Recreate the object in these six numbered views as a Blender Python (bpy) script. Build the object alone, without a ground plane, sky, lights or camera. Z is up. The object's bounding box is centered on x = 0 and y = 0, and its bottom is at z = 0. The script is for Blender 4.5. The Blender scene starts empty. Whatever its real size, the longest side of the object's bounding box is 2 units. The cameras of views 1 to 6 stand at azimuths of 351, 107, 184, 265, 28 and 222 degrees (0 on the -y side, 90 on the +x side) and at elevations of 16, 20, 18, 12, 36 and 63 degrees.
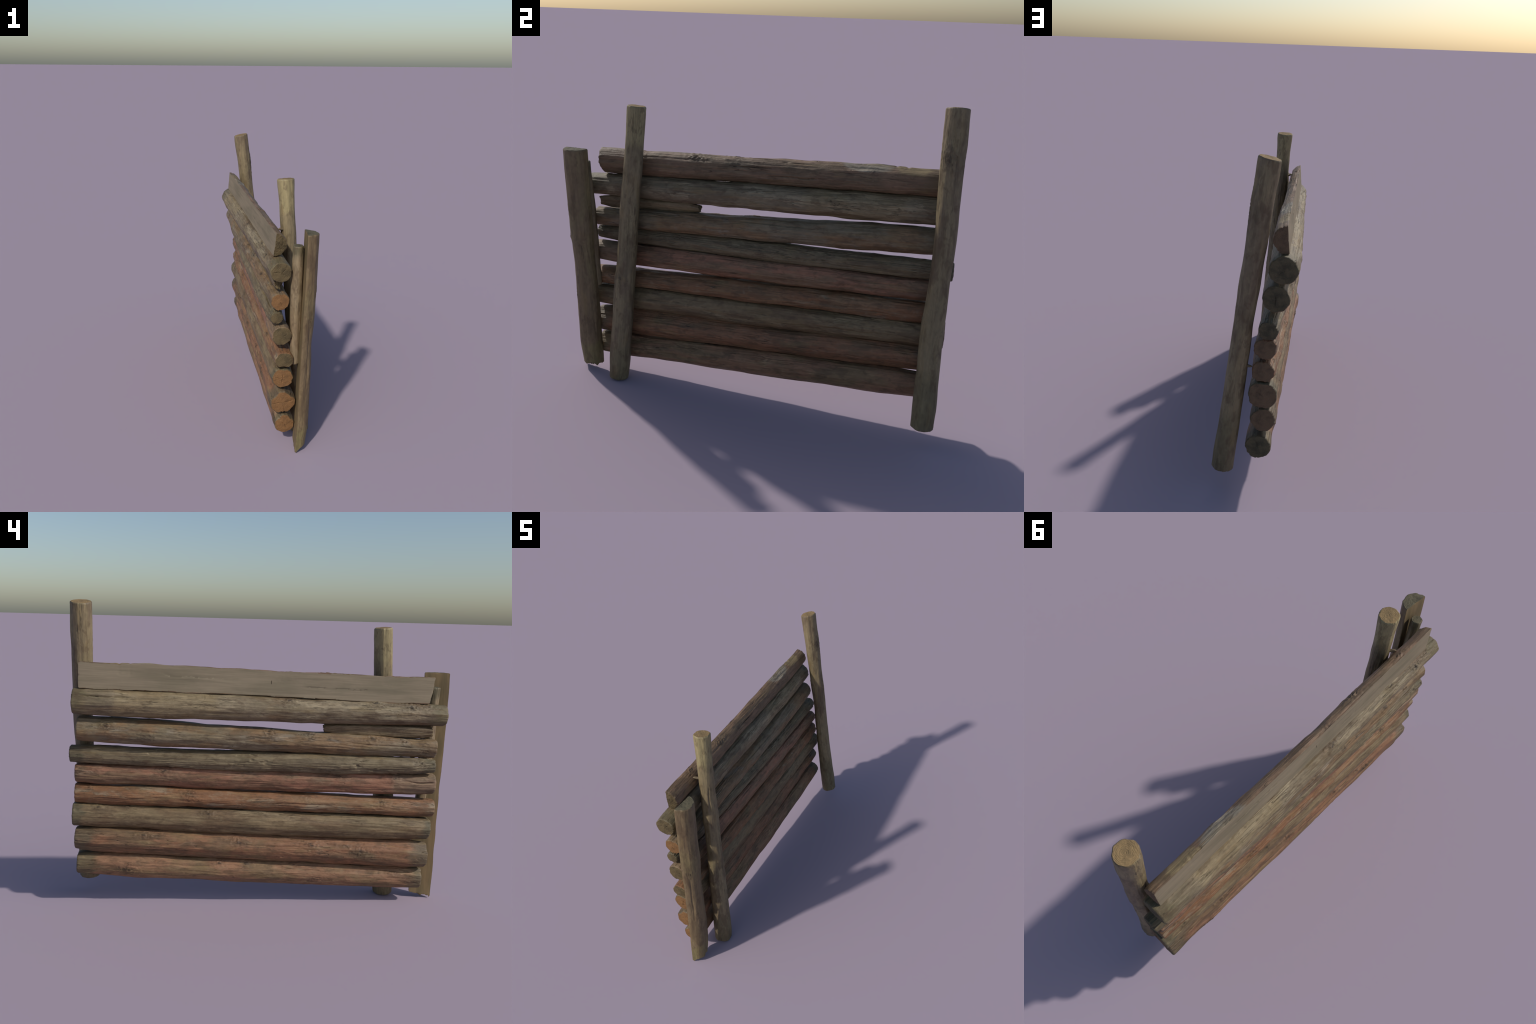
"""A leaning palisade section: nine stacked logs (the top one split), a split stick in a gap,
three upright posts (one of them split) and a thin stake, all weathered round wood."""
import bpy, math
import numpy as np
from mathutils import Matrix, Vector

# ----------------------------------------------------------------------------- noise
def _hash(ix, iy, iz, seed):
    h = (ix * 374761393 + iy * 668265263 + iz * 2147483647 + seed * 1274126177) & 0xFFFFFFFF
    h = ((h ^ (h >> 13)) * 1274126177) & 0xFFFFFFFF
    h = ((h ^ (h >> 16)) * 2246822519) & 0xFFFFFFFF
    return ((h ^ (h >> 15)) & 0xFFFFFF) / float(0xFFFFFF)

def vnoise(x, y, z, seed=0):
    """value noise in [-1, 1]"""
    x, y, z = np.broadcast_arrays(x, y, z)
    ix, iy, iz = (np.floor(a).astype(np.int64) for a in (x, y, z))
    f = [a - b for a, b in ((x, ix), (y, iy), (z, iz))]
    u, v, w = (t * t * t * (t * (t * 6 - 15) + 10) for t in f)
    out = 0
    for dx in (0, 1):
        for dy in (0, 1):
            for dz in (0, 1):
                k = (u if dx else 1 - u) * (v if dy else 1 - v) * (w if dz else 1 - w)
                out = out + k * _hash(ix + dx, iy + dy, iz + dz, seed)
    return out * 2 - 1

def fbm(x, y, z, seed=0, octaves=3):
    s, a, f = 0, 1.0, 1.0
    for o in range(octaves):
        s = s + a * vnoise(x * f, y * f, z * f, seed + 17 * o)
        a *= 0.5; f *= 2.03
    return s / 1.75

def smooth(e0, e1, x):
    t = np.clip((x - e0) / (e1 - e0), 0, 1)
    return t * t * (3 - 2 * t)

# ----------------------------------------------------------------------------- materials
def srgb(r, g, b, k=0.81, sat=0.85):
    """the tone all palette entries share: weathered, a little greyed, warm"""
    m = 0.3 * r + 0.59 * g + 0.11 * b
    r, g, b = (k * w * (m + (c - m) * sat) for c, w in ((r, 0.995), (g, 0.985), (b, 0.89)))
    return tuple((c / 255 / 12.92 if c / 255 <= 0.04045 else ((c / 255 + 0.055) / 1.055) ** 2.4) for c in (r, g, b)) + (1,)

class Nodes:
    def __init__(self, name):
        self.mat = bpy.data.materials.new(name)
        self.mat.use_nodes = True
        self.t = self.mat.node_tree
        self.t.nodes.clear()
        self.coord = self.n('ShaderNodeTexCoord').outputs['Object']
    def n(self, typ, **kw):
        nd = self.t.nodes.new(typ)
        for k, v in kw.items():
            setattr(nd, k, v)
        return nd
    def put(self, sock, val):
        if hasattr(val, 'is_linked'):
            self.t.links.new(val, sock)
        else:
            sock.default_value = val
    def math(self, op, a, b=0.0, c=0.0, clamp=False):
        nd = self.n('ShaderNodeMath', operation=op, use_clamp=clamp)
        for i, v in enumerate((a, b, c)):
            self.put(nd.inputs[i], v)
        return nd.outputs[0]
    def stretch(self, scale, offset=(0, 0, 0)):
        nd = self.n('ShaderNodeMapping')
        self.put(nd.inputs['Vector'], self.coord)
        nd.inputs['Scale'].default_value = scale
        nd.inputs['Location'].default_value = offset
        return nd.outputs[0]
    def noise(self, vec, scale=1.0, detail=3.0, rough=0.55, dist=0.0):
        nd = self.n('ShaderNodeTexNoise')
        self.put(nd.inputs['Vector'], vec)
        nd.inputs['Scale'].default_value = scale
        nd.inputs['Detail'].default_value = detail
        nd.inputs['Roughness'].default_value = rough
        nd.inputs['Distortion'].default_value = dist
        return nd.outputs['Fac']
    def ramp(self, fac, lo, hi, smoothstep=True):
        nd = self.n('ShaderNodeMapRange', interpolation_type='SMOOTHSTEP' if smoothstep else 'LINEAR')
        self.put(nd.inputs['Value'], fac)
        nd.inputs['From Min'].default_value = lo
        nd.inputs['From Max'].default_value = hi
        return nd.outputs[0]
    def mix(self, fac, a, b, blend='MIX'):
        nd = self.n('ShaderNodeMix', data_type='RGBA', blend_type=blend)
        self.put(nd.inputs['Factor'], fac)
        self.put(nd.inputs[6], a)
        self.put(nd.inputs[7], b)
        return nd.outputs[2]
    def sep(self):
        nd = self.n('ShaderNodeSeparateXYZ')
        self.put(nd.inputs[0], self.coord)
        return nd.outputs
    def distance(self, point, squash=(1, 1, 1)):
        s = self.n('ShaderNodeVectorMath', operation='MULTIPLY')
        d = self.n('ShaderNodeVectorMath', operation='SUBTRACT')
        self.put(d.inputs[0], self.coord); d.inputs[1].default_value = point
        self.put(s.inputs[0], d.outputs[0]); s.inputs[1].default_value = squash
        l = self.n('ShaderNodeVectorMath', operation='LENGTH')
        self.put(l.inputs[0], s.outputs[0])
        return l.outputs['Value']
    def finish(self, color, height, bump=0.5, dist=0.002, rough=0.7, spec=0.3):
        b = self.n('ShaderNodeBump')
        b.inputs['Strength'].default_value = bump
        b.inputs['Distance'].default_value = dist
        self.put(b.inputs['Height'], height)
        p = self.n('ShaderNodeBsdfPrincipled')
        self.put(p.inputs['Base Color'], color)
        self.put(p.inputs['Roughness'], rough)
        p.inputs['Specular IOR Level'].default_value = spec
        self.put(p.inputs['Normal'], b.outputs[0])
        o = self.n('ShaderNodeOutputMaterial')
        self.t.links.new(p.outputs[0], o.inputs[0])
        return self.mat

def bark_material(name, main, second, pale, dark, seed, second_amt=0.5, pale_amt=0.35, knots=(), tip=None, tip_len=0.0,
                  half=1.0, bands=(), patches=(), streak=0.48, bump=0.9, rough=0.60):
    """weathered round wood: grain runs along local Y.
    second: patches of another hue, pale: bare worn wood, dark: checks and knots,
    tip: hue of the weathered last stretch at both ends, bands: (y0, y1, colour, amount) stretches, soft ragged limits
    patches: ((x, y, z), (reach across, reach along), colour, amount)"""
    N = Nodes(name)
    off = (seed * 3.17, seed * 1.73, seed * 5.11)
    broad = N.noise(N.stretch((9, 2.2, 9), off), 1, 4, 0.6, 0.4)
    broad2 = N.noise(N.stretch((13, 3.6, 13), tuple(o + 9 for o in off)), 1, 5, 0.62, 0.6)
    olive = N.noise(N.stretch((7, 4.0, 7), tuple(o + 31 for o in off)), 1, 4, 0.6, 0.3)
    fibre = N.noise(N.stretch((120, 5, 120), off), 1, 4, 0.65)
    fibre2 = N.noise(N.stretch((46, 4.5, 46), tuple(o + 4 for o in off)), 1, 3, 0.6, 0.3)
    check = N.noise(N.stretch((75, 4.2, 75), tuple(o + 14 for o in off)), 1, 2, 0.5, 0.2)
    speck = N.noise(N.stretch((70, 38, 70), tuple(o + 22 for o in off)), 1, 3, 0.6)
    c = N.mix(N.ramp(broad, 0.60 - 0.30 * second_amt, 0.72 - 0.30 * second_amt), main, second)
    c = N.mix(N.math('MULTIPLY', N.ramp(broad2, 0.68 - 0.28 * pale_amt, 0.80 - 0.28 * pale_amt), 0.75), c, pale)
    c = N.mix(N.math('MULTIPLY', N.ramp(olive, 0.50, 0.66), 0.28), c, srgb(124, 112, 82))
    y = N.sep()[1]
    wob = N.math('MULTIPLY', N.math('SUBTRACT', broad2, 0.5), 0.22)
    if tip:
        e = N.math('SUBTRACT', half, N.math('ABSOLUTE', N.math('ADD', y, wob)))
        m = N.math('SUBTRACT', 1.0, N.ramp(e, tip_len * 0.65, tip_len * 1.25))
        c = N.mix(N.math('MULTIPLY', m, 0.85), c, tip)
    for y0, y1, col, amt in bands:
        yy = N.math('ADD', y, N.math('MULTIPLY', wob, 0.55))
        m = N.math('MULTIPLY', N.ramp(yy, y0 - 0.02, y0 + 0.03), N.math('SUBTRACT', 1.0, N.ramp(yy, y1 - 0.03, y1 + 0.02)))
        c = N.mix(N.math('MULTIPLY', m, amt), c, col)
    for pt, (rx, ry), col, amt in patches:
        d = N.math('ADD', N.distance(pt, (1 / rx, 1 / ry, 1 / rx)), N.math('MULTIPLY', N.math('SUBTRACT', broad2, 0.5), 1.6))
        c = N.mix(N.math('MULTIPLY', N.math('SUBTRACT', 1.0, N.ramp(d, 0.75, 1.0)), amt), c, col)
    # fibre streaks lighten and darken along the grain
    v = N.math('ADD', N.math('MULTIPLY', N.math('SUBTRACT', fibre, 0.5), streak * 1.7),
               N.math('MULTIPLY', N.math('SUBTRACT', fibre2, 0.5), streak * 1.9))
    v = N.math('ADD', N.math('ADD', v, 1.0), N.math('MULTIPLY', N.math('SUBTRACT', speck, 0.5), 0.55))
    vv = N.n('ShaderNodeCombineXYZ')
    for i in range(3):
        N.put(vv.inputs[i], v)
    c = N.mix(1.0, c, vv.outputs[0], 'MULTIPLY')
    mott = N.noise(N.stretch((30, 13, 30), tuple(o + 41 for o in off)), 1, 4, 0.65, 0.5)
    c = N.mix(N.math('MULTIPLY', N.ramp(mott, 0.52, 0.64), 0.48), c, UMBER)
    stain = N.noise(N.stretch((16, 3.2, 16), tuple(o + 53 for o in off)), 1, 5, 0.6, 0.5)
    c = N.mix(N.math('MULTIPLY', N.ramp(stain, 0.555, 0.60), 0.42), c, UMBER)
    warm = N.noise(N.stretch((18, 4.5, 18), tuple(o + 67 for o in off)), 1, 4, 0.6, 0.4)
    c = N.mix(N.math('MULTIPLY', N.ramp(warm, 0.55, 0.68), 0.32), c, OCHRE)
    c = N.mix(N.math('MULTIPLY', N.ramp(mott, 0.44, 0.32), 0.30), c, pale)
    crack = N.math('MULTIPLY', N.ramp(N.math('ABSOLUTE', N.math('SUBTRACT', check, 0.5)), 0.022, 0.0), N.ramp(broad2, 0.50, 0.64))
    c = N.mix(N.math('MULTIPLY', crack, 0.5), c, dark)
    for pt, r, strength in knots:
        d = N.math('ADD', N.distance(pt, (1 / r, 0.55 / r, 1 / r)), N.math('MULTIPLY', N.math('SUBTRACT', speck, 0.5), 2.2))
        halo = N.math('MULTIPLY', N.math('SUBTRACT', 1.0, N.ramp(d, 0.5, 1.5)), 0.22 * strength)
        core = N.math('MULTIPLY', N.math('SUBTRACT', 1.0, N.ramp(d, 0.12, 0.55)), 0.75 * strength)
        c = N.mix(N.math('MAXIMUM', halo, core), c, dark)
    h = N.math('ADD', N.math('MULTIPLY', fibre, 0.8), N.math('MULTIPLY', speck, 0.55))
    h = N.math('SUBTRACT', N.math('ADD', h, N.math('MULTIPLY', fibre2, 0.7)), N.math('MULTIPLY', crack, 0.8))
    return N.finish(c, h, bump, 0.0042, rough, 0.40)

def sawn_material(name, main, second, seed, tick=None):
    """flat sawn face: fine straight grain along Y"""
    N = Nodes(name)
    off = (seed * 2.3, seed * 4.1, seed * 1.9)
    broad = N.noise(N.stretch((14, 3, 14), off), 1, 4, 0.6, 0.5)
    fibre = N.noise(N.stretch((170, 5, 170), off), 1, 4, 0.6)
    band = N.noise(N.stretch((50, 2.5, 50), tuple(o + 5 for o in off)), 1, 3, 0.55, 0.4)
    saw = N.noise(N.stretch((22, 55, 22), tuple(o + 8 for o in off)), 1, 3, 0.6)
    c = N.mix(N.ramp(broad, 0.40, 0.66), main, second)
    v = N.math('ADD', 1.0, N.math('MULTIPLY', N.math('SUBTRACT', fibre, 0.5), 0.42))
    v = N.math('ADD', v, N.math('MULTIPLY', N.math('SUBTRACT', band, 0.5), 0.55))
    v = N.math('ADD', v, N.math('MULTIPLY', N.math('SUBTRACT', saw, 0.5), 0.06))
    vv = N.n('ShaderNodeCombineXYZ')
    for i in range(3):
        N.put(vv.inputs[i], v)
    c = N.mix(1.0, c, vv.outputs[0], 'MULTIPLY')
    if tick:          # one small drying check in the face
        d = N.math('ADD', N.distance(tick[0], tuple(1 / a for a in tick[1])), N.math('MULTIPLY', N.math('SUBTRACT', saw, 0.5), 1.5))
        c = N.mix(N.math('MULTIPLY', N.math('SUBTRACT', 1.0, N.ramp(d, 0.6, 1.0)), 0.8), c, DARK)
    return N.finish(c, N.math('ADD', fibre, N.math('MULTIPLY', saw, 0.2)), 0.4, 0.0015, 0.75, 0.25)

def end_grain_material(name, main, dark, seed):
    """sawn end with growth rings around the local Y axis"""
    N = Nodes(name)
    off = (seed * 1.3, seed * 2.7, seed * 3.9)
    wob = N.noise(N.stretch((28, 28, 28), off), 1, 3, 0.55)
    blot = N.noise(N.stretch((22, 22, 22), tuple(o + 6 for o in off)), 1, 4, 0.6)
    speck = N.noise(N.stretch((160, 160, 160), off), 1, 3, 0.6)
    d = N.math('ADD', N.distance((0.004, 0, -0.003), (1, 0, 1)), N.math('MULTIPLY', wob, 0.026))
    ring = N.math('SINE', N.math('MULTIPLY', d, 950))
    v = N.math('ADD', 1.0, N.math('MULTIPLY', ring, 0.045))
    v = N.math('ADD', v, N.math('MULTIPLY', N.math('SUBTRACT', speck, 0.5), 0.35))
    vv = N.n('ShaderNodeCombineXYZ')
    for i in range(3):
        N.put(vv.inputs[i], v)
    c = N.mix(N.ramp(blot, 0.42, 0.70), main, dark)
    c = N.mix(1.0, c, vv.outputs[0], 'MULTIPLY')
    h = N.math('ADD', N.math('MULTIPLY', ring, 0.35), speck)
    return N.finish(c, h, 0.5, 0.0016, 0.8, 0.2)

# ----------------------------------------------------------------------------- round-wood builder
ROOT = bpy.data.objects.new('palisade_wall', None)
bpy.context.scene.collection.objects.link(ROOT)
ROOT['label'] = 'leaning log palisade wall with three upright posts'
ROOT['category'] = 'wooden fence'

def make_mesh(name, verts, quads, tris, mats, fmat=None, sharp_angle=None):
    me = bpy.data.meshes.new(name)
    nv, nq, nt = len(verts), len(quads), len(tris)
    me.vertices.add(nv)
    me.vertices.foreach_set('co', np.asarray(verts, np.float32).ravel())
    loops = np.concatenate([np.asarray(quads, np.int32).ravel(), np.asarray(tris, np.int32).ravel()])
    me.loops.add(len(loops))
    me.loops.foreach_set('vertex_index', loops)
    me.polygons.add(nq + nt)
    me.polygons.foreach_set('loop_start', np.concatenate([np.arange(nq) * 4, nq * 4 + np.arange(nt) * 3]).astype(np.int32))
    for m in mats:
        me.materials.append(m)
    if fmat is not None:
        me.polygons.foreach_set('material_index', np.asarray(fmat, np.int32))
    me.update(calc_edges=True)
    me.polygons.foreach_set('use_smooth', np.ones(nq + nt, bool))
    if sharp_angle:
        me.set_sharp_from_angle(angle=math.radians(sharp_angle))
    me.validate()
    return me

def axis_frame(p0, p1, upright):
    yv = (Vector(p1) - Vector(p0)).normalized()
    if upright:
        xv = (Vector((1, 0, 0)) - yv * yv.x).normalized()
    else:
        xv = yv.cross(Vector((0, 0, 1))).normalized()
    zv = xv.cross(yv)
    mid = (Vector(p0) + Vector(p1)) / 2
    m = Matrix((xv, yv, zv)).transposed().to_4x4()
    m.translation = mid
    return m, (Vector(p1) - Vector(p0)).length

def outline(theta, flats, k=60.0):
    """unit round section cut by flats (angle in degrees, distance): soft minimum"""
    r = np.ones_like(theta)
    acc = np.exp(-k * r)
    for a, d in flats:
        c = np.cos(theta - math.radians(a))
        lim = np.where(c > 0.15, d / np.maximum(c, 0.15), 6.0)
        acc = acc + np.exp(-k * np.minimum(lim, 6))
    return np.minimum(-np.log(acc) / k + 0.008, 1.0)

def build_log(name, p0, p1, radii, bark, cut0, cut1, seed, upright=False, flats0=(), flats1=(), bend=(), squash=(1, 1),
              lumps=0.0048, grain=0.0014, checks=0.0032, knots=(), grooves=(), notches=(), slope0=(0, 0), slope1=(0, 0), ragged0=0.0, ragged1=0.0,
              bevel=0.004, crack0=(), crack1=(), flat_face=None, flat_mat=None, nseg=120, step=0.0045, splits=5, facets=7, sharp=60.0, pits=0.0, wig=0.0022):
    """p0 -> p1: end centres. radii: [(t, r)]. bend: [(t, dx, dz)] spine offsets in local axes.
    flats: section flats at either end, blended along the piece. knots: (t, angle, size, height)"""
    M, L = axis_frame(p0, p1, upright)
    nring = max(8, int(L / step))
    # ring parameters, denser at the ends for the rounded rim
    t = np.linspace(0, 1, nring)
    th = np.linspace(0, 2 * math.pi, nseg, endpoint=False)
    if flat_face:      # even spacing along the chord, extra columns at its two edges
        a0, d0 = math.radians(flat_face[0]), flat_face[1]
        rm = sum(b for _, b in radii) / len(radii)
        pc = math.acos(d0 / rm)
        chord = np.arctan(np.linspace(-0.93, 0.93, 30) * math.tan(pc))
        edge = np.concatenate([s * (pc + np.radians([-0.25, -0.1, 0.0, 0.15, 0.4, 0.9, 1.8])) for s in (-1, 1)])
        arc = np.linspace(pc + math.radians(4), 2 * math.pi - pc - math.radians(4), 56)
        th = np.sort((np.concatenate([chord, edge, arc]) + a0) % (2 * math.pi))
        nseg = len(th)
    T, TH = np.meshgrid(t, th, indexing='ij')
    R = np.interp(T, [a for a, _ in radii], [b for _, b in radii])
    # ease radius polyline
    w0 = smooth(0.0, 1.0, 1 - T)
    sec = w0 * outline(TH, flats0, sharp) + (1 - w0) * outline(TH, flats1, sharp)
    Y = (T - 0.5) * L
    rng = np.random.default_rng(1000 + seed)
    if facets:      # adze-like facets that wander slowly along the piece
        turn = 0.5 * fbm(Y * 1.6, 0.5, seed * 0.37, seed + 3, 2)
        for a in np.linspace(0, 2 * math.pi, facets, endpoint=False) + rng.uniform(-0.3, 0.3, facets):
            depth = 0.968 + 0.03 * vnoise(Y * 2.5, a * 3, 0.5, seed + 4)
            c = np.cos(TH - a - turn)
            sec = np.minimum(sec, np.where(c > 0.3, depth / np.maximum(c, 0.3), 9))
    grooves = list(grooves)
    for _ in range(splits):
        a0 = rng.uniform(0, 0.85)
        grooves.append((a0, a0 + rng.uniform(0.08, 0.22), rng.uniform(0, 360), rng.uniform(0.0022, 0.0036), rng.uniform(0.003, 0.006)))
    cx, cz = np.cos(TH), np.sin(TH)
    r = R * sec
    # slow lumps
    r = r + lumps * fbm(cx * 1.1 + 7, Y * 5.0, cz * 1.1, seed, 3) + lumps * 0.5 * vnoise(cx * 0.5, Y * 11, cz * 0.5, seed + 5)
    r = r + lumps * 0.7 * fbm(Y * 3.2, 0.5, seed * 1.7, seed + 6, 3)
    flatmask = np.zeros_like(r)
    if flat_face:
        a, d = flat_face
        c = np.cos(TH - math.radians(a))
        wob = 0.0012 * fbm(Y * 0 + 3, Y * 6, cz * 1.5, seed + 60, 2)
        lim = np.where(c > 0.012, np.maximum(d + wob, 0.0015) / np.maximum(c, 0.012), 9)
        flatmask = (lim < r).astype(float)
        r = np.minimum(r, lim)
    rough = 1 - 0.85 * flatmask
    # long-fibre ridges, checks
    g = fbm(cx * 9, Y * 5.5, cz * 9, seed + 11, 3)
    g2 = vnoise(cx * 15, Y * 9, cz * 15, seed + 12)
    patchy = smooth(-0.35, 0.35, fbm(cx * 1.6, Y * 4.5, cz * 1.6, seed + 13, 2))
    ridge = 1 - 2.2 * np.abs(vnoise(cx * 11, Y * 8, cz * 11, seed + 14))
    r = r + rough * grain * (g + 0.6 * g2 + 1.1 * patchy * ridge)
    if checks:
        n = vnoise(cx * 6.5, Y * 3.2, cz * 6.5, seed + 21)
        area = smooth(0.0, 0.45, fbm(cx * 1.3, Y * 3.0, cz * 1.3, seed + 23, 2))
        r = r - rough * checks * area * (1 - smooth(0.0, 0.10, np.abs(n)))
    if pits:
        n = vnoise(cx * 8, Y * 42, cz * 8, seed + 31)
        area = smooth(-0.1, 0.4, vnoise(cx * 1.5, Y * 4.0, cz * 1.5, seed + 33))
        r = r - rough * pits * area * smooth(0.45, 0.8, n)
        r = r + rough * pits * 0.6 * smooth(0.4, 0.8, vnoise(cx * 6, Y * 30, cz * 6, seed + 35)) * area
    for kt, ka, ks, kh in knots:
        dth = (TH - math.radians(ka) + math.pi) % (2 * math.pi) - math.pi
        dy = (T - kt) * L
        q = np.sqrt((dy / (ks * 1.45)) ** 2 + (dth * R / ks) ** 2)
        q = q * (1 + 0.45 * vnoise(cx * 8, Y * 55, cz * 8, seed + 41)) + 0.15 * vnoise(cx * 14, Y * 110, cz * 14, seed + 42)
        hump = np.exp(-q * q * 0.75)
        ring = np.exp(-((q - 0.75) / 0.20) ** 2)
        core = np.exp(-(q / 0.34) ** 2)
        wrinkle = np.sin(q * 9 + 3 * vnoise(cx * 5, Y * 20, cz * 5, seed + 43)) * np.exp(-q * q * 0.30)
        r = r + 1.35 * kh * (hump * 0.8 - ring * 0.35 - core * 0.55 + 0.22 * wrinkle + 0.5 * hump * vnoise(cx * 16, Y * 130, cz * 16, seed + 44))
    for y0t, y1t, ga, gw, gd in grooves:      # long drying splits
        dth = (TH - math.radians(ga) - 0.10 * vnoise(Y * 0, Y * 14, 0.5, seed + 51) + math.pi) % (2 * math.pi) - math.pi
        fade = smooth(y0t - 0.004, y0t + 0.01, T) * (1 - smooth(y1t - 0.04, y1t, T))
        r = r - gd * fade * np.exp(-(dth * R / gw) ** 2)
    for nt, na, nw, nd in notches:            # small chips out of an edge
        dth = (TH - math.radians(na) + math.pi) % (2 * math.pi) - math.pi
        r = r - nd * np.exp(-(((T - nt) * L) / nw) ** 2 - (dth * R / 0.016) ** 2)
    # rounded, chipped rims
    e0, e1 = T * L, (1 - T) * L
    near = np.exp(-np.minimum(e0, e1) / 0.018)
    r = r - near * (1 - flatmask) * 0.0030 * smooth(0.1, 0.7, vnoise(cx * 3.2, Y * 30, cz * 3.2, seed + 61))
    for e in (e0, e1):
        k = np.clip(1 - e / bevel, 0, 1)
        r = r - bevel * 0.8 * (1 - np.sqrt(1 - 0.999 * k * k))
    mid = smooth(0.0, 0.12, np.minimum(T, 1 - T)) if not flat_face else 1.0
    X = r * cx * (1 + (squash[0] - 1) * mid)
    Z = r * cz * (1 + (squash[1] - 1) * mid)
    # slanted, ragged ends
    def shove(X, Z, Yv, end):
        sx, sz, sl = (tuple((slope0, slope1)[end]) + (0,))[:3]
        rg = (ragged0, ragged1)[end]
        d = sx * X + sz * Z + sl * np.minimum(Z, 0)
        if rg:
            d = d + rg * (fbm(X * 45, Z * 45, 0.3, seed + 71 + end, 3) + 0.3 * vnoise(X * 160, Z * 160, 0.3, seed + 73 + end))
        else:
            d = d + 0.0020 * fbm(X * 60, Z * 60, 0.3, seed + 75 + end, 2)
        return d
    reach = 0.16
    Y = Y + shove(X, Z, Y, 0) * np.clip(1 - e0 / reach, 0, 1) ** 1.5 + shove(X, Z, Y, 1) * np.clip(1 - e1 / reach, 0, 1) ** 1.5
    bt = [b[0] for b in bend]
    def spine(tt):
        if not bend:
            return 0 * tt, 0 * tt
        # smooth interpolation through bend points
        def sm(vals):
            fine = np.linspace(0, 1, 201)
            v = np.interp(fine, bt, vals)
            ker = np.hanning(31); ker /= ker.sum()
            return np.interp(tt, fine, np.convolve(np.pad(v, 15, mode='reflect', reflect_type='odd'), ker, 'valid'))
        return sm([b[1] for b in bend]), sm([b[2] for b in bend])
    ox, oz = spine(T)
    if wig:
        ox = ox + wig * vnoise(Y * 4, 0.5, 0.5, seed + 81); oz = oz + wig * vnoise(Y * 4, 7.5, 0.5, seed + 82)
    P = np.stack([X + ox, Y, Z + oz], -1)
    verts = P.reshape(-1, 3)
    i = np.arange(nring - 1)[:, None] * nseg
    j = np.arange(nseg)[None, :]
    j2 = (j + 1) % nseg
    quads = np.stack([i + j, i + nseg + j, i + nseg + j2, i + j2], -1).reshape(-1, 4)
    mats, fm = [bark], None
    if flat_face and flat_mat:
        mats = [bark, flat_mat]
        fm = (flatmask[:-1, :] * np.roll(flatmask, -1, 1)[:-1, :] * flatmask[1:, :] > 0.5).reshape(-1).astype(np.int32)
    me = make_mesh(name, verts, quads, np.zeros((0, 3), np.int32), mats, fm, 50 if flat_face else None)
    ob = bpy.data.objects.new(name, me)
    bpy.context.scene.collection.objects.link(ob)
    ob.parent = ROOT
    ob.matrix_local = M
    # sawn ends: rings shrinking to the pith, with drying cracks
    for end, (mat, cracks) in enumerate(((cut0, crack0), (cut1, crack1))):
        ringi = 0 if end == 0 else nring - 1
        rim = P[ringi]
        oxe, oze = ox[ringi, 0], oz[ringi, 0]
        cen = np.array([oxe, (-0.5, 0.5)[end] * L, oze])
        fr = np.concatenate([[1.0], np.linspace(0.965, 0.06, 22)])
        rows = []
        for f in fr:
            Xc, Zc = (rim[:, 0] - oxe) * f, (rim[:, 2] - oze) * f
            yy = shove(Xc, Zc, 0, end)
            out = 0.0022 * (1 - f * f) if f < 1 else 0.0
            rad = np.sqrt(Xc ** 2 + Zc ** 2)
            dent = 0
            for ca, cr0, cr1, cd in cracks:
                a = np.arctan2(Zc, Xc) - math.radians(ca) + 0.25 * vnoise(rad * 60, 0.5, ca, seed)
                a = (a + math.pi) % (2 * math.pi) - math.pi
                across = np.abs(a) * rad
                dent = dent + cd * np.exp(-(across / 0.0016) ** 2) * (smooth(cr0 - 0.05, cr0 + 0.08, f) if cr0 > 0 else 1.0) * (1 - smooth(cr1 - 0.1, cr1, f))
            if f < 1:
                yy = yy + (1, -1)[end] * (dent - out) + 0.0008 * vnoise(Xc * 140, Zc * 140, end + 0.5, seed + 91)
            rows.append(np.stack([Xc + oxe, np.full(nseg, cen[1]) + yy, Zc + oze], -1))
        rows[0] = rim
        V = np.concatenate(rows + [np.array([[oxe, cen[1] + float(shove(np.array([0.0]), np.array([0.0]), 0, end)[0]), oze]])]) - cen
        nr = len(fr)
        i = np.arange(nr - 1)[:, None] * nseg
        q = np.stack([i + j, i + j2, i + nseg + j2, i + nseg + j], -1).reshape(-1, 4)
        b = (nr - 1) * nseg
        tr = np.stack([b + j[0], b + j2[0], np.full(nseg, nr * nseg)], -1)
        if end == 0:
            pass
        else:
            q = q[:, ::-1]; tr = tr[:, ::-1]
        cm = make_mesh('cut_end', V, q, tr, [mat])
        co = bpy.data.objects.new('cut_end', cm)
        bpy.context.scene.collection.objects.link(co)
        co.parent = ob
        co.location = cen
    return ob

def on_log(p0, p1, r, t, ang):
    """local point on the surface, for knot colours"""
    L = (Vector(p1) - Vector(p0)).length
    return (r * math.cos(math.radians(ang)), (t - 0.5) * L, r * math.sin(math.radians(ang)))

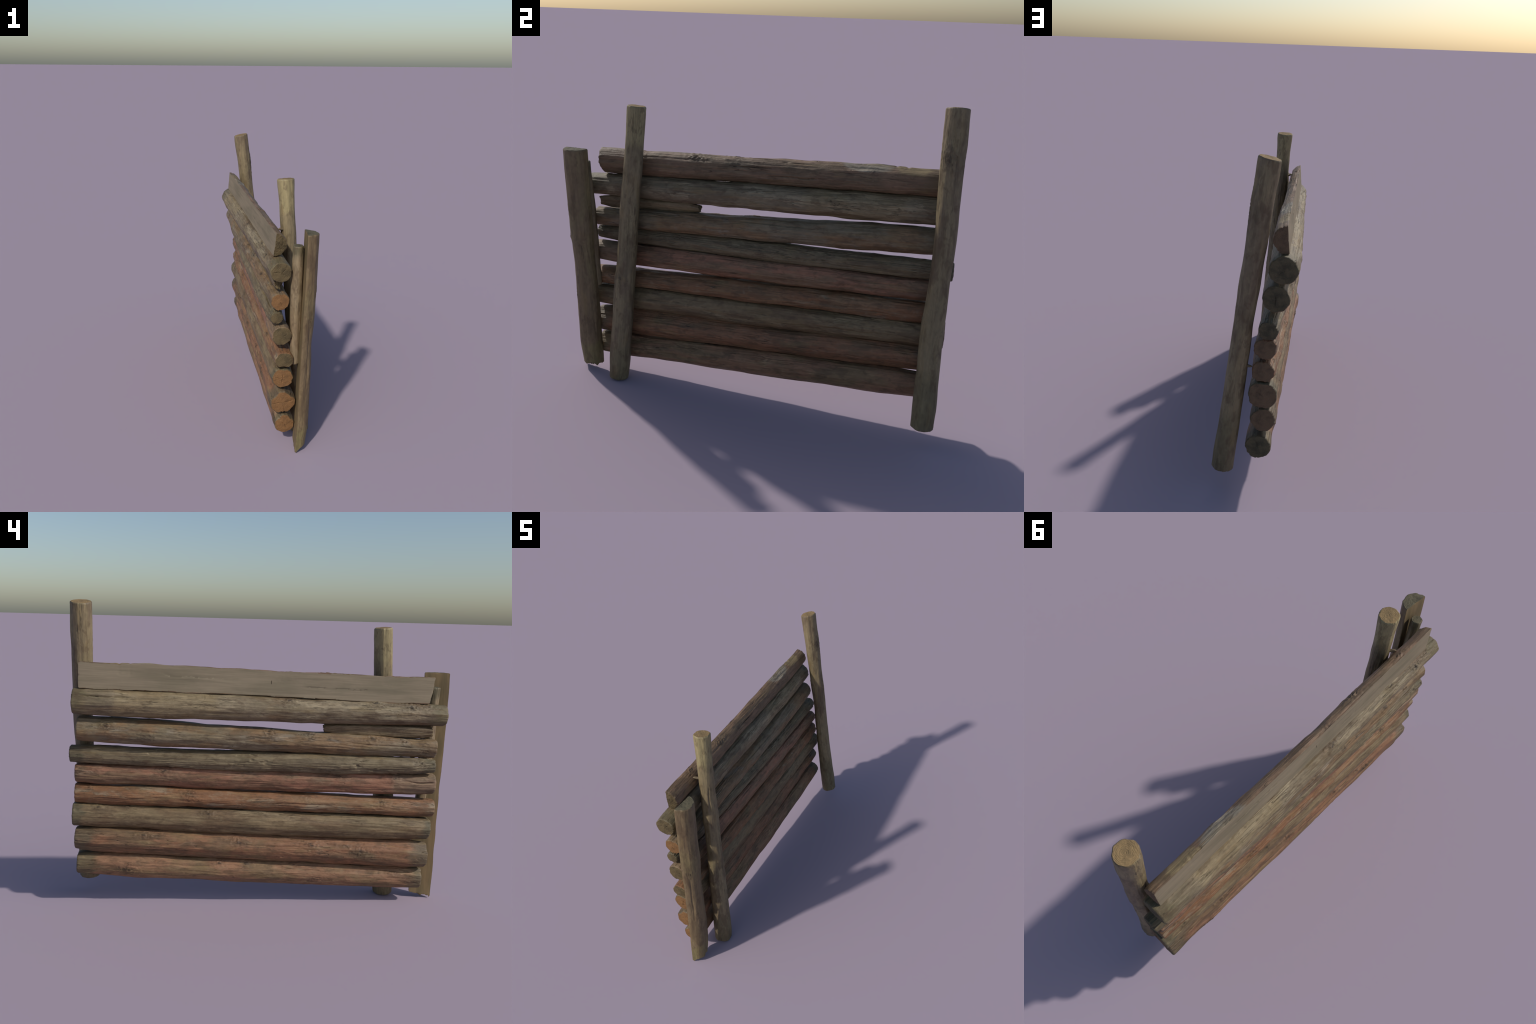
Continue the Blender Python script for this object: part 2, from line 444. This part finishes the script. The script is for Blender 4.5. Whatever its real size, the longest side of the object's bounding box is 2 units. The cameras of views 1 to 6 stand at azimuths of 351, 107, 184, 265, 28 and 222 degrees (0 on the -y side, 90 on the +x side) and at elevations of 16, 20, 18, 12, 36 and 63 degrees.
# ----------------------------------------------------------------------------- palettes
RED = srgb(172, 120, 100); RED2 = srgb(150, 98, 76); ORANGE = srgb(160, 106, 72)
GREY = srgb(142, 128, 104); BROWN = srgb(132, 106, 82); TAUPE = srgb(150, 132, 112)
PALE = srgb(186, 168, 146); LILAC = srgb(170, 156, 148); OCHRE = srgb(170, 142, 98)
DARK = srgb(62, 48, 38); OLIVE = srgb(126, 114, 86); MOSSY = srgb(112, 104, 84); UMBER = srgb(104, 80, 60)
END_TAN = (srgb(160, 114, 76), srgb(136, 98, 68)); END_GREY = (srgb(122, 104, 78), srgb(100, 86, 66))
END_DULL = (srgb(120, 108, 90), srgb(92, 84, 72)); END_BROWN = (srgb(140, 112, 94), srgb(112, 90, 78))

cuts = {k: end_grain_material('end_grain_' + k, v[0], v[1], i) for i, (k, v) in enumerate(
    dict(tan=END_TAN, grey=END_GREY, dull=END_DULL, brown=END_BROWN, post=(srgb(178, 146, 108), srgb(150, 124, 94)),
         old=(srgb(120, 112, 96), srgb(96, 90, 78))).items())}

# knots are given as (position along 0..1 from the near end, angle round the log, size, height)
def lower(name, p0, p1, radii, seed, pal, knots=(), cut=('tan', 'brown'), **kw):
    main, second, pale, sa, pa = pal[:5]
    tip, tl = (pal[5], pal[6]) if len(pal) > 5 else (None, 0)
    rm = sum(r for _, r in radii) / len(radii)
    L = (Vector(p1) - Vector(p0)).length
    kk = [(on_log(p0, p1, rm, k[0], k[1]), k[2], 1.0) for k in knots]
    mk = {k: kw.pop(k) for k in ('bands', 'patches', 'streak', 'bump') if k in kw}
    bark = bark_material('bark_%d' % seed, main, second, pale, DARK, seed, sa, pa, kk, tip, tl, L / 2, **mk)
    return build_log(name, p0, p1, radii, bark, cuts[cut[0]], cuts[cut[1]], seed, knots=knots, **kw)

# ----------------------------------------------------------------------------- the stacked logs, top to bottom
# split top log, sawn face towards -x
sawn = sawn_material('sawn_face', srgb(168, 152, 138), srgb(154, 141, 126), 3, ((0, -0.056, 0.006), (0.10, 0.0035, 0.012)))
def split_top():
    p0, p1 = (-0.104, -0.860, 1.184), (-0.135, 0.931, 1.238)
    kn = [(0.42, 85, 0.020, 0.004), (0.30, 50, 0.022, 0.005), (0.80, 40, 0.016, 0.004), (0.12, 70, 0.02, 0.004)]
    kk = [(on_log(p0, p1, 0.066, a, b), c, 0.8) for a, b, c, _ in kn]
    bark = bark_material('bark_split', srgb(152, 118, 98), srgb(134, 110, 90), srgb(172, 146, 124), DARK, 41, 0.5, 0.25, kk,
                         patches=[((0.025, 0.52, 0.060), (0.042, 0.15), srgb(182, 174, 168), 0.7), ((0.02, 0.72, 0.066), (0.05, 0.10), srgb(172, 150, 112), 0.6)])
    return build_log('split_log', p0, p1, [(0, 0.066), (0.25, 0.067), (0.36, 0.063), (0.5, 0.065), (0.8, 0.067), (1, 0.066)], bark, cuts['grey'], cuts['brown'], 41,
                     flat_face=(175, 0.004), flat_mat=sawn, flats0=((60, 0.98),), flats1=((60, 0.96), (20, 0.98)), squash=(0.98, 1.0),
                     slope0=(0.0, -0.14, -0.06), slope1=(0.12, 0.0), ragged0=0.004, knots=kn, lumps=0.005, bevel=0.003,
                     notches=[(0.86, 88, 0.006, 0.004), (0.89, 88, 0.008, 0.005), (0.62, 88, 0.03, 0.002), (0.45, 88, 0.05, 0.003)])
split_top()

lower('log', (-0.084, -0.941, 1.057), (-0.126, 0.963, 1.107), [(0, 0.056), (0.1, 0.061), (0.5, 0.068), (0.9, 0.070), (1, 0.063)], 2,
      (TAUPE, BROWN, PALE, 0.30, 0.60, OLIVE, 0.07),
      knots=[(0.435, 128, 0.020, 0.005), (0.105, 140, 0.024, 0.006), (0.055, 133, 0.018, 0.005), (0.20, 120, 0.02, 0.004), (0.7, 20, 0.02, 0.004)],
      cut=('grey', 'dull'), crack0=((172, 0.1, 0.8, 0.004), (40, 0.0, 0.6, 0.004), (300, 0.0, 0.4, 0.003)), crack1=((315, 0.1, 0.7, 0.003),),
      grooves=[(0.86, 0.985, 146, 0.0036, 0.011)], checks=0.0028, grain=0.0014, bend=((0, 0, 0), (0.5, 0.004, -0.002), (1, 0, 0)),
      bands=[(0.25, 0.75, srgb(176, 152, 116), 0.45)], streak=0.5)

lower('log', (-0.081, -0.903, 0.880), (-0.094, 0.949, 0.967), [(0, 0.051), (0.25, 0.058), (0.5, 0.063), (0.6, 0.065), (0.75, 0.068), (0.9, 0.067), (1, 0.062)], 3,
      (TAUPE, srgb(156, 122, 92), LILAC, 0.50, 0.45),
      knots=[(0.92, 150, 0.020, 0.005), (0.81, 192, 0.018, 0.004), (0.475, 128, 0.020, 0.005), (0.365, 132, 0.018, 0.004), (0.185, 140, 0.020, 0.005),
             (0.095, 142, 0.014, 0.005), (0.035, 142, 0.012, 0.004), (0.035, 192, 0.014, -0.004)],
      cut=('tan', 'dull'), flats0=((90, 0.88), (45, 0.97), (135, 0.97), (210, 0.97)), flats1=((90, 0.95), (20, 0.99)), bend=((0, 0, 0), (0.35, 0, -0.002), (0.6, 0, -0.004), (0.85, 0, 0.002), (1, 0, 0)), crack0=((300, 0.0, 0.5, 0.003),), crack1=((90, 0.0, 0.3, 0.004), (280, 0.0, 0.5, 0.004)))

lower('log', (-0.098, -0.903, 0.790), (-0.069, 0.994, 0.832), [(0, 0.035), (0.06, 0.043), (0.3, 0.053), (0.6, 0.053), (0.9, 0.049), (1, 0.045)], 4,
      (srgb(146, 128, 104), srgb(132, 114, 92), srgb(172, 154, 130), 0.45, 0.42, MOSSY, 0.06),
      knots=[(0.045, 155, 0.018, -0.005), (0.5, 10, 0.016, 0.003)], cut=('grey', 'dull'), bend=((0, 0, 0), (0.25, -0.004, -0.006), (0.6, 0, -0.008), (1, 0, 0)),
      flats1=((270, 0.85), (0, 0.97), (180, 0.97)), flats0=((40, 0.95), (300, 0.95)), pits=0.0045, grain=0.0018, checks=0.0035, lumps=0.003, streak=0.5, bump=0.8)

lower('log', (-0.072, -0.914, 0.685), (-0.054, 0.971, 0.736), [(0, 0.056), (0.1, 0.061), (0.3, 0.064), (0.7, 0.064), (0.93, 0.057), (1, 0.052)], 5,
      (srgb(177, 120, 98), srgb(154, 118, 95), srgb(184, 152, 132), 0.36, 0.35),
      knots=[(0.94, 160, 0.014, 0.003), (0.76, 150, 0.022, 0.004), (0.12, 140, 0.02, 0.004), (0.53, 130, 0.014, 0.003), (0.27, 150, 0.016, 0.003)],
      cut=('grey', 'brown'), bend=((0, 0, 0), (0.3, 0, -0.005), (0.6, 0, -0.005), (1, 0, 0)), flats0=((90, 0.92), (300, 0.96), (230, 0.97)), flats1=((90, 0.80), (300, 0.97)),
      grooves=[(0.006, 0.12, 165, 0.0036, 0.009)], bands=[(-0.98, -0.70, srgb(150, 132, 112), 0.6)], crack0=((20, 0.1, 0.6, 0.003),), squash=(0.83, 1))

lower('log', (-0.058, -0.925, 0.549), (-0.048, 0.977, 0.622), [(0, 0.050), (0.1, 0.051), (0.3, 0.053), (0.5, 0.056), (0.8, 0.056), (1, 0.054)], 6,
      (srgb(160, 109, 77), srgb(166, 125, 94), srgb(178, 158, 140), 0.40, 0.48),
      knots=[(0.69, 150, 0.022, 0.004), (0.155, 145, 0.020, 0.004), (0.37, 140, 0.016, 0.003), (0.96, 140, 0.012, 0.004)],
      cut=('grey', 'brown'), flats0=((270, 0.82), (90, 0.92)), flats1=((270, 0.86), (90, 0.93)), squash=(1.18, 1.01), bend=((0, 0, 0), (0.3, 0, 0.001), (0.6, 0, 0.003), (1, 0, 0)))

lower('log', (-0.061, -0.907, 0.435), (-0.050, 0.990, 0.512), [(0, 0.062), (0.06, 0.071), (0.5, 0.075), (0.9, 0.071), (1, 0.066)], 7,
      (srgb(152, 128, 100), srgb(138, 110, 84), srgb(174, 152, 124), 0.45, 0.40, MOSSY, 0.05),
      knots=[(0.635, 142, 0.020, 0.005), (0.93, 135, 0.016, 0.004), (0.2, 60, 0.016, 0.004), (0.85, 120, 0.014, 0.004)],
      cut=('tan', 'brown'), flats0=((90, 0.88), (20, 0.96), (300, 0.97), (240, 0.97)), flats1=((90, 0.86), (300, 0.97)), pits=0.003, checks=0.003, squash=(0.88, 1), bend=((0, 0, 0), (0.5, 0, -0.004), (1, 0, 0)),
      crack0=((172, 0.0, 0.8, 0.004), (85, 0.0, 0.5, 0.004), (265, 0.0, 0.6, 0.004), (10, 0.0, 0.3, 0.003)), crack1=((35, 0.0, 0.6, 0.003),), bump=0.7)

lower('log', (-0.057, -0.901, 0.283), (-0.053, 0.983, 0.378), [(0, 0.071), (0.06, 0.079), (0.4, 0.076), (0.8, 0.072), (0.95, 0.066), (1, 0.058)], 8,
      (srgb(168, 115, 87), srgb(142, 108, 83), srgb(182, 140, 116), 0.40, 0.35, srgb(118, 104, 86), 0.09),
      knots=[(0.81, 138, 0.018, 0.005), (0.545, 150, 0.026, 0.005), (0.34, 145, 0.022, 0.005), (0.195, 165, 0.024, 0.007), (0.3, 30, 0.018, 0.004), (0.24, 150, 0.014, 0.004)],
      cut=('tan', 'brown'), flats0=((52, 0.84), (132, 0.86), (270, 0.90), (320, 0.90)), flats1=((215, 0.90), (325, 0.88), (270, 0.97)), checks=0.004, squash=(0.84, 1),
      crack0=((178, 0.0, 0.95, 0.004), (8, 0.0, 0.9, 0.004), (285, 0.4, 0.9, 0.003)), bend=((0, 0, 0), (0.5, 0, -0.003), (1, 0, 0)))

lower('log', (-0.042, -0.887, 0.140), (-0.032, 0.979, 0.234), [(0, 0.057), (0.1, 0.066), (0.5, 0.071), (0.9, 0.068), (1, 0.062)], 9,
      (srgb(173, 124, 98), srgb(154, 121, 91), srgb(188, 154, 124), 0.40, 0.40, srgb(124, 112, 88), 0.08),
      knots=[(0.86, 190, 0.024, 0.005), (0.325, 198, 0.018, -0.004), (0.095, 142, 0.012, 0.004), (0.52, 130, 0.02, 0.004), (0.6, 135, 0.018, 0.004), (0.15, 150, 0.010, 0.003)],
      cut=('tan', 'dull'), flats0=((42, 0.84), (135, 0.90), (0, 0.90), (240, 0.96)), flats1=((250, 0.97), (30, 0.98)), crack0=((160, 0.0, 0.7, 0.003), (300, 0.0, 0.6, 0.003)), crack1=((80, 0.0, 0.6, 0.003),), squash=(0.86, 1))

# ----------------------------------------------------------------------------- split stick wedged under the second log
lower('split_stick', (-0.087, -0.878, 0.971), (-0.093, -0.310, 0.985), [(0, 0.026), (0.5, 0.028), (1, 0.024)], 12,
      (srgb(160, 136, 108), srgb(140, 118, 94), srgb(176, 154, 126), 0.4, 0.4), cut=('grey', 'grey'),
      flats0=((100, 0.7), (200, 0.75), (330, 0.7)), flats1=((100, 0.7), (200, 0.75), (330, 0.7)), squash=(0.95, 1.35), ragged0=0.012, ragged1=0.016,
      bevel=0.002, nseg=48, lumps=0.003, sharp=60)

# ----------------------------------------------------------------------------- posts (upright: angle 0 = +x, 90 = -y)
POST = srgb(160, 141, 114); POST2 = srgb(142, 122, 102); POSTP = srgb(180, 162, 130)
def post(name, p0, p1, radii, seed, pal, knots=(), bands=(), tip=None, tl=0, cut=('old', 'post'), patches=(), **kw):
    rm = sum(r for _, r in radii) / len(radii)
    L = (Vector(p1) - Vector(p0)).length
    kk = [(on_log(p0, p1, rm, k[0], k[1]), abs(k[2]), 0.7) for k in knots]
    bark = bark_material('post_bark_%d' % seed, pal[0], pal[1], pal[2], DARK, seed, pal[3], pal[4], kk, tip, tl, L / 2, bands, patches, streak=0.36, bump=0.5)
    return build_log(name, p0, p1, radii, bark, cuts[cut[0]], cuts[cut[1]], seed, upright=True, knots=knots,
                     **{**dict(grain=0.0006, checks=0.0008, lumps=0.0036, splits=1, facets=6), **kw})

post('post', (0.137, 0.949, 0.096), (-0.046, 0.923, 1.590), [(0, 0.055), (0.1, 0.054), (0.3, 0.050), (0.5, 0.048), (0.7, 0.049), (0.82, 0.052), (0.9, 0.054), (1, 0.053)], 21,
     (POST, POST2, POSTP, 0.45, 0.35), knots=[(0.36, 80, 0.014, 0.004), (0.86, 10, 0.03, 0.004), (0.55, 300, 0.014, 0.003), (0.65, 120, 0.014, 0.003)],
     squash=(0.97, 1.02), bend=((0, 0, 0), (0.3, 0, 0.003), (0.55, 0.002, -0.008), (1, 0, 0)), bands=[(-0.75, -0.45, OLIVE, 0.5)], bevel=0.005, slope1=(0.10, 0.0))
post('post', (0.083, -0.722, 0.006), (-0.003, -0.606, 1.498), [(0, 0.053), (0.05, 0.056), (0.3, 0.054), (0.5, 0.050), (0.7, 0.048), (0.9, 0.047), (1, 0.049)], 22,
     (POST, POST2, POSTP, 0.40, 0.40), knots=[(0.62, 150, 0.011, 0.005), (0.4, 10, 0.014, 0.003), (0.38, 90, 0.016, 0.004)], squash=(0.94, 1.04),
     bands=[(0.56, 0.78, srgb(186, 170, 130), 0.8), (-0.75, -0.55, OLIVE, 0.5)], bevel=0.005)
split_face = sawn_material('split_face', srgb(158, 132, 100), srgb(132, 114, 86), 9)
post('split_post', (0.011, -0.917, 0.024), (0.050, -0.933, 1.268), [(0, 0.062), (0.08, 0.066), (0.35, 0.065), (0.5, 0.063), (0.65, 0.066), (0.8, 0.064), (1, 0.066)], 23,
     (srgb(144, 120, 94), srgb(150, 130, 96), srgb(168, 146, 112), 0.40, 0.30), knots=[(0.62, 60, 0.012, 0.004), (0.75, 30, 0.014, 0.003), (0.35, 40, 0.014, 0.003)],
     flat_face=(185, 0.004), flat_mat=split_face, squash=(0.95, 1.0), ragged0=0.020, slope0=(0.28, -0.10), cut=('old', 'old'), sharp=60,
     bend=((0, 0, 0), (0.12, 0.006, -0.002), (0.45, 0.002, -0.003), (0.8, 0.001, 0.003), (1, 0, 0)), grooves=[(0.30, 0.60, 58, 0.004, 0.003), (0.34, 0.56, 72, 0.003, 0.002)], bands=[(-0.64, -0.48, srgb(150, 140, 92), 0.6)], bevel=0.004)
post('stake', (0.0085, -0.877, 0.512), (0.009, -0.911, 1.195), [(0, 0.028), (0.5, 0.032), (0.85, 0.031), (1, 0.029)], 24,
     (srgb(172, 150, 126), srgb(156, 130, 106), srgb(186, 164, 140), 0.4, 0.4), bands=[(0.27, 0.40, srgb(112, 106, 84), 0.8)], cut=('old', 'old'), nseg=56, bevel=0.004)

# ----------------------------------------------------------------------------- short snapped-off twigs on the posts
def branch_stub(base, tip, r, seed):
    M, L = axis_frame(base, tip, False)
    n, m = 16, 14
    t = np.linspace(0, 1, m)
    th = np.linspace(0, 2 * math.pi, n, endpoint=False)
    T, TH = np.meshgrid(t, th, indexing='ij')
    rr = r * (1.35 - 0.55 * T) * np.sqrt(np.clip(1.0 - np.clip((T - 0.75) / 0.25, 0, 0.98) ** 2, 0.04, 1)) * (1 + 0.25 * vnoise(np.cos(TH) * 1.5, T * 3, np.sin(TH) * 1.5, seed))
    V = np.stack([rr * np.cos(TH), (T - 0.5) * L, rr * np.sin(TH)], -1).reshape(-1, 3)
    V = np.concatenate([V, [[0, L / 2, 0]]])
    i = np.arange(m - 1)[:, None] * n; j = np.arange(n)[None, :]; j2 = (j + 1) % n
    q = np.stack([i + j, i + n + j, i + n + j2, i + j2], -1).reshape(-1, 4)
    b = (m - 1) * n
    tr = np.stack([b + j[0], np.full(n, m * n), b + j2[0]], -1)
    ob = bpy.data.objects.new('branch_stub', make_mesh('branch_stub', V, q, tr, [stub_mat]))
    bpy.context.scene.collection.objects.link(ob)
    ob.parent = ROOT
    ob.matrix_local = M
stub_mat = bark_material('twig_bark', POST, POST2, POSTP, DARK, 77)
branch_stub((0.000, -0.638, 1.215), (-0.052, -0.668, 1.228), 0.008, 5)
branch_stub((0.050, 0.945, 0.640), (0.004, 0.948, 0.634), 0.006, 6)
